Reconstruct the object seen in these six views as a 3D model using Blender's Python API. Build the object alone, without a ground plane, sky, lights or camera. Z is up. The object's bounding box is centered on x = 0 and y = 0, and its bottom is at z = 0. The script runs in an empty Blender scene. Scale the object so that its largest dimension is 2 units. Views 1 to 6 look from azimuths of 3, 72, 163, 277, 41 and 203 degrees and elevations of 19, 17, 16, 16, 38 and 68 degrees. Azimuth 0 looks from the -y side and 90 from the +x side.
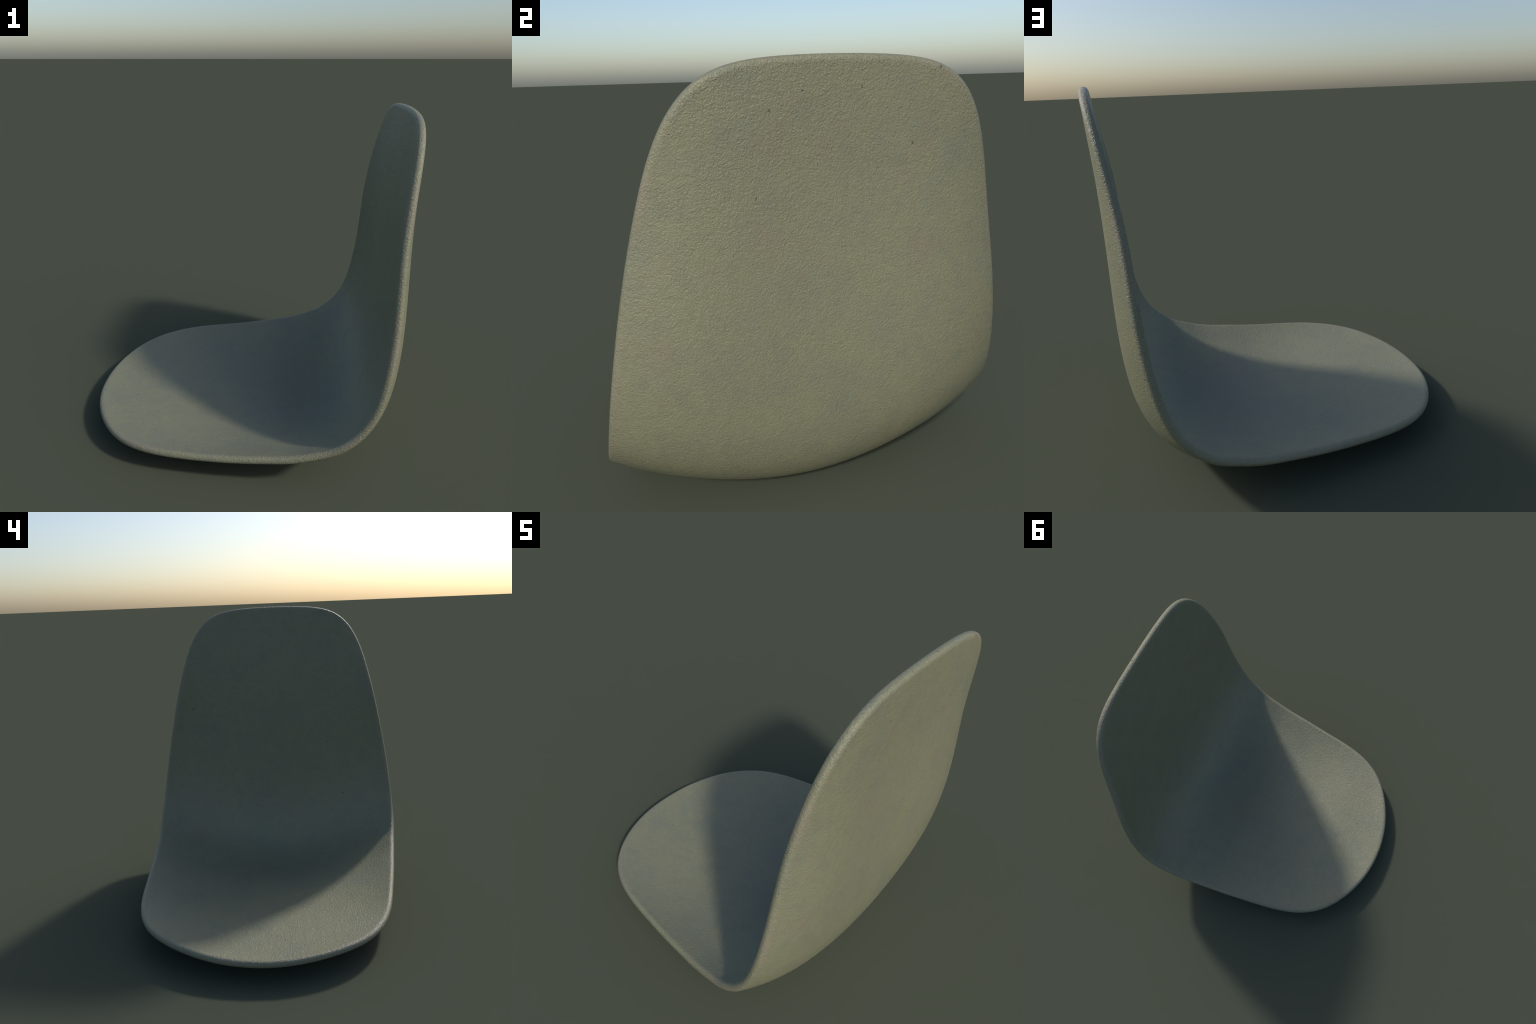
"""Moulded one-piece chair shell (seat flowing into backrest), sitting on the ground.

The shell is described by a centre-line profile in the x-z plane, a half-width
along that profile, a sideways curl that lifts the flanks, rounded end caps,
and a wall of constant thickness with a filleted edge band.
"""
import bpy
import numpy as np

# ----------------------------------------------------------------- shape rules
# stations run from the front lip of the seat (0) to the top of the back (1)
PROFILE_X = [-0.9659, -0.7446, -0.5094, -0.2810, -0.0354, 0.2119, 0.4551, 0.6779, 0.8187, 0.8789, 0.8991, 0.9046, 0.9051, 0.9070, 0.9156, 0.9333, 0.9513]
PROFILE_Z = [0.1171, 0.0940, 0.0820, 0.0595, 0.0429, 0.0314, 0.0244, 0.0899, 0.2463, 0.4493, 0.6700, 0.8814, 1.1110, 1.3462, 1.5717, 1.7994, 2.0002]
HALF_WIDTH = [0.9336, 0.9130, 0.8709, 0.8964, 0.9225, 0.9287, 0.8859, 0.8104, 0.7076, 0.5319]
CURL_X = [0.0269, -0.0753, -0.0350, -0.0023, -0.0452, -0.1536, -0.2184, -0.1512, -0.0952, -0.0699, -0.0570, -0.0269, 0.0031]
CURL_Z = [0.2765, 0.1336, 0.1197, 0.1369, 0.1815, 0.2014, 0.0881, -0.0145, -0.0143, -0.0140, -0.0421, -0.0142, 0.0210]
CURL_SOFTNESS = [0.5630, 0.4800, 0.4700, 0.8000, 1.1700, 0.6578, -0.0215, -0.5872, -0.8808, -1.1339, -1.2866]
FRONT_CAP, FRONT_POWER = 0.2990, 2.1000
TOP_CAP, TOP_POWER = 0.1541, 4.4054

THICK = 0.045          # wall thickness
NOSE = 0.027           # depth over which the edge rounds off
N_AROUND = 640         # points round the outline
NOSE_STEPS = 20         # facets round the edge
N_RINGS = 120          # rings from the middle to the edge
SPLIT = 0.455          # station where seat turns into backrest


def natural_spline(knots, values, x):
    xk = np.asarray(knots, float); yk = np.asarray(values, float); n = len(xk)
    h = np.diff(xk); A = np.zeros((n, n)); b = np.zeros(n)
    A[0, 0] = A[-1, -1] = 1
    for i in range(1, n - 1):
        A[i, i - 1] = h[i - 1]; A[i, i] = 2 * (h[i - 1] + h[i]); A[i, i + 1] = h[i]
        b[i] = 6 * ((yk[i + 1] - yk[i]) / h[i] - (yk[i] - yk[i - 1]) / h[i - 1])
    m = np.linalg.solve(A, b)
    x = np.asarray(x, float)
    i = np.clip(np.searchsorted(xk, x) - 1, 0, n - 2)
    a = x - xk[i]; d = xk[i + 1] - x; H = h[i]
    return (m[i] * d**3 / (6 * H) + m[i + 1] * a**3 / (6 * H)
            + (yk[i] / H - m[i] * H / 6) * d + (yk[i + 1] / H - m[i + 1] * H / 6) * a)


def along(values, s):
    return natural_spline(np.linspace(0, 1, len(values)), values, s)


def outline_half_width(s):
    a = np.clip(1 - s / FRONT_CAP, 0, 1)
    b = np.clip(1 - (1 - s) / TOP_CAP, 0, 1)
    front = np.maximum(1 - a**FRONT_POWER, 0) ** (1 / FRONT_POWER)
    top = np.maximum(1 - b**TOP_POWER, 0) ** (1 / TOP_POWER)
    return along(HALF_WIDTH, s) * front * top


def mid_surface(s, w):
    """Point of the wall's middle surface at station s and sideways offset w."""
    q = np.abs(w / along(HALF_WIDTH, s))
    soft = along(CURL_SOFTNESS, s)
    g = soft * q**2 + (1 - soft) * q**4
    return np.stack([along(PROFILE_X, s) + along(CURL_X, s) * g, w,
                     along(PROFILE_Z, s) + along(CURL_Z, s) * g], -1)


def unit(v):
    return v / (np.linalg.norm(v, axis=-1, keepdims=True) + 1e-12)


def tangents(s, w):
    es, ew = 5e-4, 1e-3
    a, b = np.clip(s - es, 0, 1), np.clip(s + es, 0, 1)
    fs = (mid_surface(b, w) - mid_surface(a, w)) / (b - a)[..., None]
    fw = (mid_surface(s, w + ew) - mid_surface(s, w - ew)) / (2 * ew)
    return fs, fw


def build_shell():
    # outline in (station, offset): right side front->top, left side back again
    q = np.linspace(0, np.pi, 4001)
    s = 0.5 - 0.5 * np.cos(q)
    s = np.where(s < 0.5, 0.5 * (2 * s) ** 1.6, 1 - 0.5 * (2 * (1 - s)) ** 1.6)
    w = outline_half_width(s)
    so = np.concatenate([s, s[-2:0:-1]]); wo = np.concatenate([w, -w[-2:0:-1]])
    P = mid_surface(so, wo)
    seg = np.linalg.norm(np.roll(P, -1, 0) - P, axis=1)
    cum = np.concatenate([[0], np.cumsum(seg)])
    tgt = np.linspace(0, cum[-1], N_AROUND, endpoint=False)
    so = np.interp(tgt, cum, np.append(so, so[0])); wo = np.interp(tgt, cum, np.append(wo, wo[0]))
    rim = mid_surface(so, wo)
    fs, fw = tangents(so, wo)
    nrm = unit(np.cross(fs, fw))                     # towards the sitter
    tan = unit(np.roll(rim, -1, 0) - np.roll(rim, 1, 0))
    out = unit(np.cross(tan, nrm))                   # away from the shell, in its plane
    centre = mid_surface(np.array([0.5]), np.array([0.0]))[0]
    out *= np.sign(np.sum(out * (rim - centre), -1))[:, None]
    # inset the outline by the depth of the rounded edge, inside the (s, w) chart
    M11 = (fs * fs).sum(-1); M12 = (fs * fw).sum(-1); M22 = (fw * fw).sum(-1)
    r1 = -(fs * out).sum(-1) * NOSE; r2 = -(fw * out).sum(-1) * NOSE
    det = M11 * M22 - M12**2
    si = so + (M22 * r1 - M12 * r2) / det
    wi = wo + (M11 * r2 - M12 * r1) / det
    si = np.clip(si, 0, 1)

    k = np.linspace(0, 1, N_RINGS + 1)[1:]
    S = 0.5 + (si - 0.5)[None] * k[:, None]
    Wd = wi[None] * k[:, None]
    mid = mid_surface(S, Wd)
    fs, fw = tangents(S, Wd)
    N = unit(np.cross(fs, fw))
    h = THICK / 2
    c_n = np.array(unit(np.cross(*[t[0] for t in tangents(np.array([0.5]), np.array([0.0]))])))

    loops, tags = [], []          # every loop: N_AROUND points
    for j in range(N_RINGS):
        loops.append(mid[j] + N[j] * h); tags.append('face')
    last = mid[-1]; n_l = N[-1]
    core = last
    for j in range(1, NOSE_STEPS + 1):                 # half-ellipse round the edge
        a = np.pi * j / NOSE_STEPS
        c, sn = np.cos(a), max(np.sin(a), 0.0)                 # slightly squared, so the turn is crisp
        loops.append(core + out * NOSE * sn**0.85 + n_l * h * np.sign(c) * abs(c)**0.85); tags.append('edge')
    for j in range(N_RINGS - 2, -1, -1):
        loops.append(mid[j] - N[j] * h); tags.append('face')
    verts = np.concatenate(loops)
    n = N_AROUND; nl = len(loops)
    verts = np.concatenate([verts, [centre + c_n * h], [centre - c_n * h]])
    i = np.arange(n); i2 = (i + 1) % n
    quads, ftag, fst = [], [], []
    st = so
    for j in range(nl - 1):
        quads.append(np.stack([j * n + i, (j + 1) * n + i, (j + 1) * n + i2, j * n + i2], 1))
    quads = np.concatenate(quads)
    tris = np.concatenate([np.stack([np.full(n, nl * n), i, i2], 1),
                           np.stack([np.full(n, nl * n + 1), (nl - 1) * n + i2, (nl - 1) * n + i], 1)])
    edge_loop = np.array([t == 'edge' for t in tags])
    station = np.concatenate([S[j] if j < N_RINGS else so for j in range(N_RINGS)]
                             + [so] * NOSE_STEPS
                             + [S[j] for j in range(N_RINGS - 2, -1, -1)] + [[0.5], [0.5]])
    return verts, quads, tris, edge_loop, station


def shell_material(name, bump_strength, worn):
    """Olive-beige moulded plastic: leathery grain, faint hue blotches, sparse pits."""
    mat = bpy.data.materials.new(name); mat.use_nodes = True
    nt = mat.node_tree; nt.nodes.clear()
    link = nt.links.new

    def node(kind, inputs=None, **kw):
        nd = nt.nodes.new(kind)
        for k, v in kw.items():
            setattr(nd, k, v)
        for k, v in (inputs or {}).items():
            nd.inputs[k].default_value = v
        return nd

    co = node('ShaderNodeTexCoord').outputs['Object']

    def noise(scale, detail=2.0, rough=0.5, distort=0.0, offset=(0, 0, 0)):
        mp = node('ShaderNodeMapping', {'Location': offset}); link(co, mp.inputs['Vector'])
        nd = node('ShaderNodeTexNoise', {'Scale': scale, 'Detail': detail, 'Roughness': rough, 'Distortion': distort})
        link(mp.outputs[0], nd.inputs['Vector'])
        return nd.outputs['Fac']

    def remap(val, lo, hi, a=0.0, b=1.0):
        nd = node('ShaderNodeMapRange', {'From Min': lo, 'From Max': hi, 'To Min': a, 'To Max': b}, interpolation_type='SMOOTHSTEP')
        link(val, nd.inputs['Value'])
        return nd.outputs[0]

    def math(op, a, b):
        nd = node('ShaderNodeMath', operation=op)
        for i, v in enumerate((a, b)):
            if isinstance(v, (int, float)):
                nd.inputs[i].default_value = v
            else:
                link(v, nd.inputs[i])
        return nd.outputs[0]

    def mix(fac, a, b, blend='MIX'):
        nd = node('ShaderNodeMix', data_type='RGBA', blend_type=blend)
        if isinstance(fac, (int, float)):
            nd.inputs['Factor'].default_value = fac
        else:
            link(fac, nd.inputs['Factor'])
        for sock, v in ((6, a), (7, b)):
            if isinstance(v, tuple):
                nd.inputs[sock].default_value = v + (1,)
            else:
                link(v, nd.inputs[sock])
        return nd.outputs[2]

    # ---- colour: olive beige with bluish-green and brownish-pink clouds
    col = mix(remap(noise(5.0, 3, 0.55), 0.44, 0.68), OLIVE, GREENISH)
    col = mix(remap(noise(3.2, 3, 0.55, offset=(7, 3, 1)), 0.54, 0.74), col, PINKISH)
    col = mix(remap(noise(30.0, 3, 0.6, offset=(2, 9, 4)), 0.35, 0.7, 0.0, 0.4), col, DARKER)
    col = mix(remap(noise(8.0, 4, 0.6, offset=(6, 1, 3)), 0.48, 0.72, 0.0, 0.6), col, GREY)
    # small rusty stains
    col = mix(remap(noise(11.0, 2, 0.5, offset=(5, 5, 8)), 0.70, 0.80, 0.0, 0.45), col, RUST)

    if worn:      # the edge is rubbed paler and pinker in stretches
        col = mix(remap(noise(2.1, 2, 0.5, offset=(4, 2, 9)), 0.50, 0.64, 0.08, 0.65), col, WORN)

    # ---- sparse pits and scratches
    wob = node('ShaderNodeTexNoise', {'Scale': 70.0, 'Detail': 3.0}); link(co, wob.inputs['Vector'])
    add = node('ShaderNodeVectorMath', operation='MULTIPLY_ADD'); link(wob.outputs['Color'], add.inputs[0])
    add.inputs[1].default_value = (0.028, 0.028, 0.028); link(co, add.inputs[2])
    vor = node('ShaderNodeTexVoronoi', {'Scale': 9.0, 'Randomness': 1.0}); link(add.outputs[0], vor.inputs['Vector'])
    sep = node('ShaderNodeSeparateColor'); link(vor.outputs['Color'], sep.inputs[0])
    pit = math('MULTIPLY', remap(vor.outputs['Distance'], 0.03, 0.075, 1.0, 0.0), remap(sep.outputs[0], 0.58, 0.64))
    col = mix(math('MULTIPLY', pit, 0.6), col, (0.05, 0.047, 0.035))

    # ---- grain: leathery wrinkles, fading out in rubbed patches
    grain = noise(122.0, 3.0, 0.55, 0.8)
    height = math('ADD', math('MULTIPLY', grain, 1.0), math('MULTIPLY', noise(56.0, 2, 0.5, 1.0, (3, 1, 6)), 0.7))
    calm = remap(noise(4.5, 2, 0.5, offset=(1, 6, 2)), 0.26, 0.46, 0.8, 1.0)
    height = math('SUBTRACT', math('MULTIPLY', height, calm), math('MULTIPLY', pit, 0.6))
    bump = node('ShaderNodeBump', {'Strength': bump_strength, 'Distance': 0.0058})
    link(height, bump.inputs['Height'])

    bsdf = node('ShaderNodeBsdfPrincipled', {'Specular IOR Level': 0.5})
    link(col, bsdf.inputs['Base Color'])
    link(remap(noise(40.0, 3, 0.6), 0.3, 0.7, ROUGH - 0.02, ROUGH + 0.02), bsdf.inputs['Roughness'])
    link(bump.outputs[0], bsdf.inputs['Normal'])
    out = node('ShaderNodeOutputMaterial')
    link(bsdf.outputs[0], out.inputs[0])
    return mat


OLIVE = (0.209, 0.209, 0.130)
GREENISH = (0.192, 0.201, 0.136)
PINKISH = (0.209, 0.194, 0.131)
DARKER = (0.180, 0.173, 0.111)
GREY = (0.173, 0.178, 0.127)
RUST = (0.20, 0.150, 0.095)
WORN = (0.228, 0.208, 0.150)
ROUGH = 0.43


def main():
    verts, quads, tris, edge_loop, station = build_shell()
    n = N_AROUND
    verts[:, 2] -= verts[:, 2].min()
    # whole-body mesh first, to take its smooth normals
    faces = [tuple(f) for f in quads.tolist()] + [tuple(f) for f in tris.tolist()]
    whole = bpy.data.meshes.new('whole_shell')
    whole.from_pydata(verts.tolist(), [], faces)
    whole.update()
    import bmesh
    bm = bmesh.new(); bm.from_mesh(whole)
    bmesh.ops.recalc_face_normals(bm, faces=bm.faces)
    bm.to_mesh(whole); bm.free(); whole.update()
    vn = np.zeros((len(verts), 3), np.float32)
    whole.vertices.foreach_get('normal', vn.ravel())
    flipped = [tuple(p.vertices) for p in whole.polygons]
    bpy.data.meshes.remove(whole)

    # regions
    seg = np.concatenate([np.repeat(np.arange(len(edge_loop) - 1), n)])
    is_edge_face = edge_loop[seg + 1] & (edge_loop[seg] | edge_loop[seg + 1]) | edge_loop[seg]
    is_edge_face = np.concatenate([is_edge_face, np.zeros(2 * n, bool)])
    fst = np.array([station[list(f)].mean() for f in flipped])
    region = np.where(is_edge_face, 2, np.where(fst < SPLIT, 0, 1))

    root = bpy.data.objects.new('chair_shell', None)
    bpy.context.scene.collection.objects.link(root)
    root['label'] = 'moulded one-piece chair shell, seat and backrest, grey-beige grained plastic'
    root['category'] = 'chair seat'
    face_mat = shell_material('grained_plastic', 0.68, False)
    edge_mat = shell_material('rubbed_plastic_edge', 0.82, True)
    for idx, name in enumerate(('seat', 'backrest', 'rim')):
        fl = [flipped[i] for i in np.nonzero(region == idx)[0]]
        used = np.unique(np.concatenate([np.array(f) for f in fl]))
        remap = -np.ones(len(verts), int); remap[used] = np.arange(len(used))
        me = bpy.data.meshes.new(name)
        me.from_pydata(verts[used].tolist(), [], [tuple(remap[list(f)].tolist()) for f in fl])
        me.update()
        me.polygons.foreach_set('use_smooth', [True] * len(me.polygons))
        me.normals_split_custom_set_from_vertices(vn[used].tolist())
        me.materials.append(edge_mat if name == 'rim' else face_mat)
        ob = bpy.data.objects.new(name, me)
        ob.parent = root
        bpy.context.scene.collection.objects.link(ob)


main()
